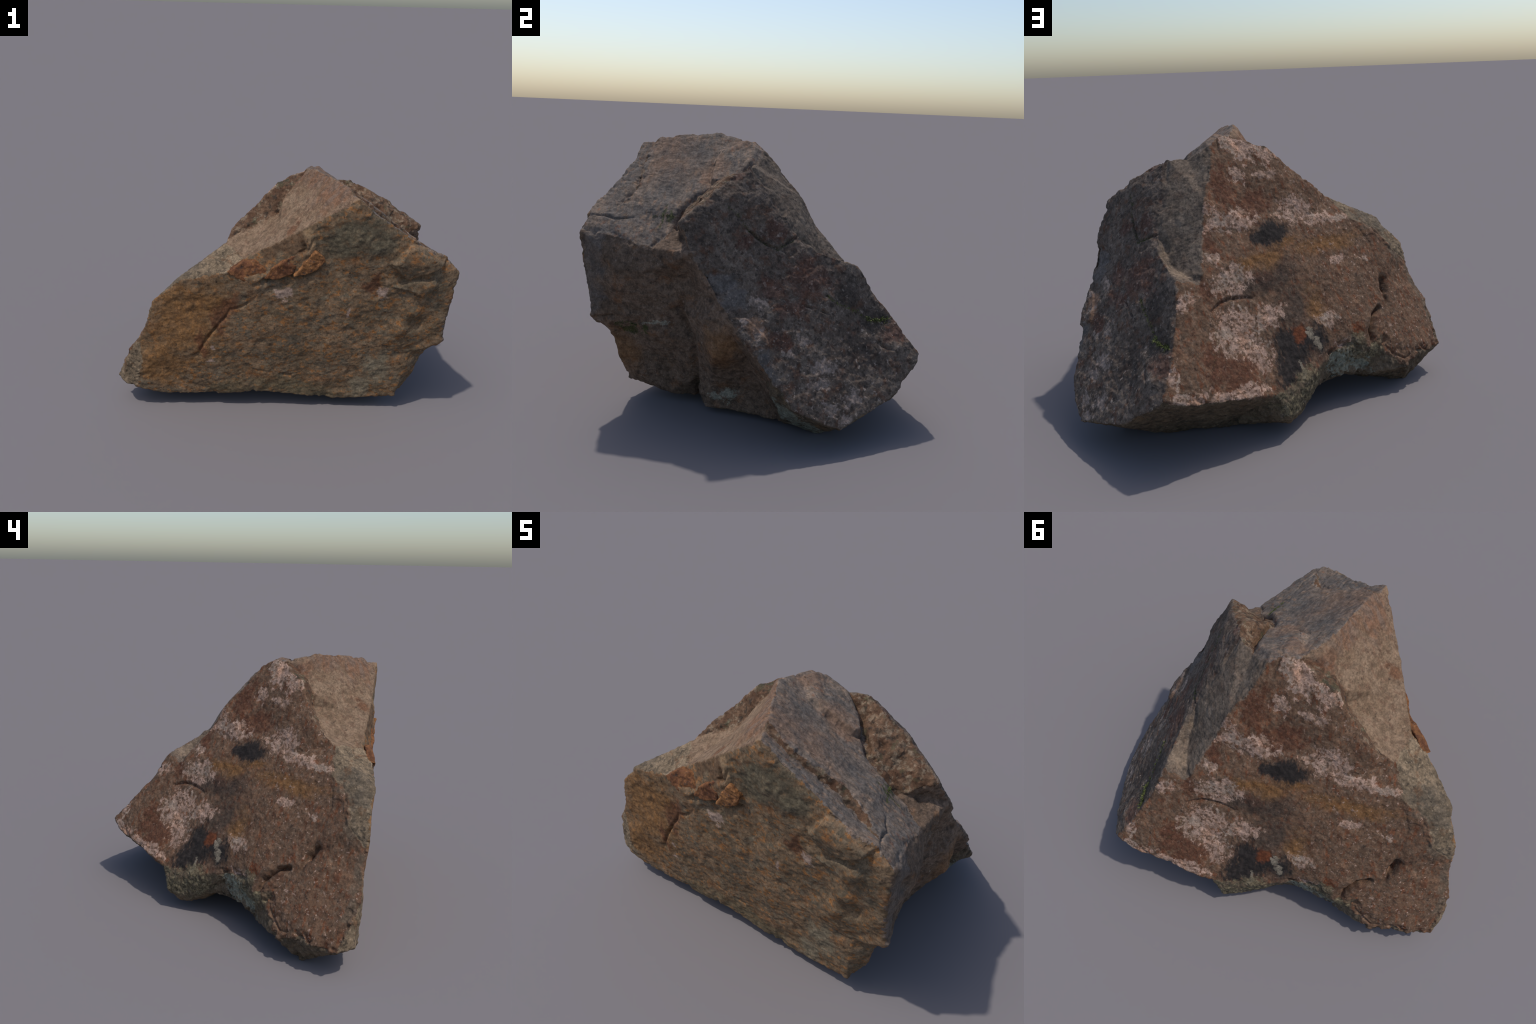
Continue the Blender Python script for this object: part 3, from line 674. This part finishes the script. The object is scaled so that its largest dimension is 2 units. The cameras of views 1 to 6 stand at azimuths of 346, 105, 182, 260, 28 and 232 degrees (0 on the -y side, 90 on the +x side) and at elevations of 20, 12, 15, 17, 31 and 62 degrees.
def side_face():
    m = Paint("brown_side_rock", (1, 0, .1), (0.84, 0.71, 0.60))
    c = m.mix((.140, .110, .088), (.205, .165, .138), m.step(m.noise(6, 5, .65), .35, .65))
    c = speckle(m, c, (.078, .066, .058), 30, .50, .66, 2, .7, (1, 1.2, 1), 6)
    c = speckle(m, c, (.215, .120, .065), 12, .55, .70, 3, .55, (1, 1, 1), 5)
    c = speckle(m, c, (.30, .27, .25), 60, .62, .70, 4, .55)
    c = m.mix(c, (.155, .150, .152), m.times(m.patches([((.88, -.76, .85), .06, .14), ((.87, -.80, .65), .05, .12)], .6, 18, .35, 5), .7))
    c = m.mix(c, (.250, .140, .062), m.times(m.patches([((.93, -.06, .46), .08, .10), ((.80, -.66, .30), .08, .09)], .5, 12, .4, 6), .6))
    c = m.mix(c, (.34, .40, .37), m.times(m.patches([((.74, -.08, .14), .03, .03), ((.74, -.14, .10), .05, .02), ((.82, -.46, .50), .05, .01)], 1.2, 60, .15, 7), .6))
    c = m.mix(c, (.050, .070, .022), m.times(m.patches([((.82, -.62, .44), .05, .016), ((.84, -.52, .47), .012, .03)], .9, 50, .25, 8), .85))
    return m.finish(c)


def under_face():
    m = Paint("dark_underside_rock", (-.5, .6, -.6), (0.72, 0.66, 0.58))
    c = m.mix((.125, .098, .072), (.185, .148, .110), m.step(m.noise(6, 5, .65), .35, .65))
    c = speckle(m, c, (.068, .060, .050), 24, .50, .66, 2, .75, (1, 1, 1), 6)
    c = speckle(m, c, (.215, .130, .065), 7, .55, .72, 3, .5)
    moss = m.mix((.080, .072, .050), (.265, .235, .160), m.step(m.noise(70, 4, .7, seed=4), .4, .62))
    c = m.mix(c, moss, m.times(m.patches([((-.22, .38, .20), .10, .07), ((-.12, .53, .19), .07, .06), ((-.45, .15, .28), .12, .05), ((-.57, .10, .27), .06, .05)], 1., 30, .25, 5), .85))
    c = m.mix(c, (.30, .36, .33), m.times(m.patches([((-.40, .17, .25), .07, .05), ((-.34, .22, .27), .03, .03), ((-.50, .12, .20), .05, .04), ((.80, .40, .03), .10, .03)], 1.5, 46, .2, 6), .55))
    c = m.mix(c, (.24, .20, .17), m.times(m.step(m.noise(40, 5, .68, seed=7), .58, .66), .6))
    return m.finish(c)


MATERIAL_OF = {
    "lichen": lichen_face, "dark": dark_face, "front": front_face, "bedding": bedding_face, "tread": bedding_face, "scar": scar_face,
    "wall": wall_face, "plate_side": wall_face, "scar_wall": ragged_face, "shoulder": shoulder_face, "heel": shoulder_face, "lump": ragged_face, "riser": ragged_face,
    "cleft": side_face, "block": side_face, "crease": side_face, "lower_block": side_face, "bulge": side_face,
}


def coat(me, face):
    made, slot = {}, {}
    for name, i in FACE_ID.items():
        fn = MATERIAL_OF.get(name, under_face)
        if fn not in made:
            made[fn] = len(me.materials)
            me.materials.append(fn())
        slot[i] = made[fn]
    first = np.empty(len(me.polygons), np.int32)
    me.polygons.foreach_get("loop_start", first)
    vert = np.empty(len(me.loops), np.int32)
    me.loops.foreach_get("vertex_index", vert)
    table = np.array([slot[i] for i in range(len(FACE_ID))], np.int32)
    me.polygons.foreach_set("material_index", table[face[vert[first]]])


# ----------------------------------------------------------------------------
# 5. rusty flakes wedged under the scar: outlines on the front plane, thick and rounded
# ----------------------------------------------------------------------------
FLAKES = {  # outline, how far the outer skin stands proud, tilt of the skin (metres per metre up), material
    "left": ([(-.300, -.592, .996), (-.244, -.606, .990), (-.173, -.622, .957), (-.190, -.617, .913), (-.238, -.601, .877), (-.316, -.586, .898), (-.390, -.575, .936)], -.004, -.20, "rust"),
    "middle": ([(-.149, -.633, .972), (-.060, -.661, 1.036), (.030, -.686, 1.072), (.036, -.686, 1.063), (-.042, -.653, .935), (-.128, -.629, .905), (-.184, -.618, .913)], .008, -.05, "rust"),
    "nub": ([(.072, -.697, 1.082), (.112, -.704, 1.064), (.129, -.704, 1.033), (.093, -.688, .976), (.035, -.671, .943), (-.030, -.655, .935), (.038, -.684, 1.044)], .026, .05, "orange"),
}


def flake_material(kind):
    tone = {"rust": ((.200, .088, .036), (.120, .050, .026)), "orange": ((.300, .140, .055), (.190, .085, .036)), "brown": ((.150, .100, .068), (.105, .072, .052)), "pale": ((.240, .180, .120), (.160, .118, .080))}[kind]
    m = Paint(kind + "_flake_rock", N_FRONT, (.9, .88, .85))
    c = m.mix(tone[0], tone[1], m.step(m.noise(22, 5, .68), .38, .62))
    c = speckle(m, c, (.060, .042, .034), 48, .56, .68, 2, .8, (1, 1, 1), 5)
    c = speckle(m, c, tuple(x * 1.5 for x in tone[0]), 60, .58, .68, 3, .6)
    return m.finish(c)


def flake_mesh(outline, proud, tilt, seed):
    o = np.array(outline)
    n = np.array(N_FRONT) / np.linalg.norm(N_FRONT)
    c = o.mean(0)
    lift = proud + tilt * (o[:, 2] - c[2])
    outer = c + (o - c) * 1.06 + n * lift[:, None]
    inner = c + (o - c) * 1.02 - n * .055
    k = len(o)
    verts = [tuple(v) for v in np.vstack([outer, inner])]
    faces = [list(range(k)), list(range(2 * k - 1, k - 1, -1))] + [[i, (i + 1) % k, k + (i + 1) % k, k + i] for i in range(k)]
    me = bpy.data.meshes.new("flake")
    me.from_pydata(verts, [], faces)
    bm = bmesh.new()
    bm.from_mesh(me)
    bmesh.ops.recalc_face_normals(bm, faces=bm.faces)
    bmesh.ops.triangulate(bm, faces=bm.faces)
    bm.to_mesh(me)
    bm.free()
    fine = remeshed(me)
    bpy.data.meshes.remove(me)
    p = relax(get_co(fine), edges_of(fine), 4, .5)
    set_co(fine, p)
    d = fbm(p, 16, 3, seed) * .012 + fbm(p, 50, 3, seed + 5) * .004
    set_co(fine, p + get_normals(fine) * d[:, None])
    fine.shade_smooth()
    return fine


# ----------------------------------------------------------------------------
# 6. moss and grass blades rooted in the joints
# ----------------------------------------------------------------------------
TUFTS = [  # (line of roots, outward normal, number of blades, blade length)
    ([(.705, -.126, 1.113), (.689, -.069, 1.070), (.693, -.018, 1.010), (.675, .052, .955), (.640, .133, .910), (.560, .190, .955)], N_DARK, 240, .010),
    ([(.593, .390, .688), (.571, .455, .645), (.518, .559, .598), (.499, .617, .558)], N_DARK, 130, .013),
    ([(.505, .600, .560), (.424, .704, .558)], N_DARK, 70, .022),
    ([(.707, -.400, 1.040), (.717, -.442, 1.054), (.740, -.511, 1.044)], N_BED, 120, .010),
    ([(.830, -.680, .470), (.835, -.600, .470), (.830, -.560, .470)], (1, -.1, .1), 160, .011),
    ([(.207, .537, .594), (.194, .584, .523), (.213, .675, .436)], N_LICHEN, 60, .007),
]


def blades(body):
    rng = np.random.default_rng(31)
    tree = BVHTree.FromPolygons([tuple(v.co) for v in body.vertices], [tuple(p.vertices) for p in body.polygons])
    verts, faces = [], []
    for line, out, count, size in TUFTS:
        line, out = np.array(line), Vector(out).normalized()
        for _ in range(count):
            t = rng.uniform(0, len(line) - 1)
            k = min(int(t), len(line) - 2)
            at = line[k] + (line[k + 1] - line[k]) * (t - k) + rng.normal(0, .004, 3)
            hit = tree.find_nearest(Vector(at))
            root = hit[0] - out * .002
            lean = Vector(rng.normal(0, .6, 3))
            up = (out + lean + Vector((0, 0, .25))).normalized()
            side = up.cross(Vector(rng.normal(0, 1, 3))).normalized() * size * .11
            mid, tip = root + up * size * .6, root + (up + Vector((0, 0, -.5)) + lean * .4).normalized() * size * rng.uniform(.8, 1.4)
            n = len(verts)
            verts += [root - side, root + side, mid + side * .8, mid - side * .8, tip]
            faces += [(n, n + 1, n + 2, n + 3), (n + 3, n + 2, n + 4)]
    me = bpy.data.meshes.new("moss")
    me.from_pydata([tuple(v) for v in verts], [], faces)
    m = Paint("moss_green", (0, 0, 1), (1, 1, 1), 0.)
    c = m.mix((.060, .078, .020), (.150, .160, .055), m.step(m.noise(45, 3, .6), .35, .65))
    me.materials.append(m.finish(c))
    return me


# ----------------------------------------------------------------------------
# 5. assembly
# ----------------------------------------------------------------------------
def link(ob, parent=None):
    bpy.context.scene.collection.objects.link(ob)
    ob.parent = parent
    return ob


block, pts, tris, owner, idx = build_block()
body, face = weathered_body(block, pts, tris, owner)
bpy.data.meshes.remove(block)
coat(body, face)
body.shade_smooth()
boulder = link(bpy.data.objects.new("boulder", None))
boulder["label"] = "large angular brown boulder with pink lichen and grey broken faces"
boulder["category"] = "rock"
link(bpy.data.objects.new("rock_body", body), boulder)
for k, (outline, proud, tilt, kind) in enumerate(FLAKES.values()):
    me = flake_mesh(outline, proud, tilt, 200 + 9 * k)
    me.materials.append(flake_material(kind))
    link(bpy.data.objects.new("stone_flake", me), boulder)
moss = link(bpy.data.objects.new("moss", blades(body)), boulder)
moss["kind"] = "stuff"
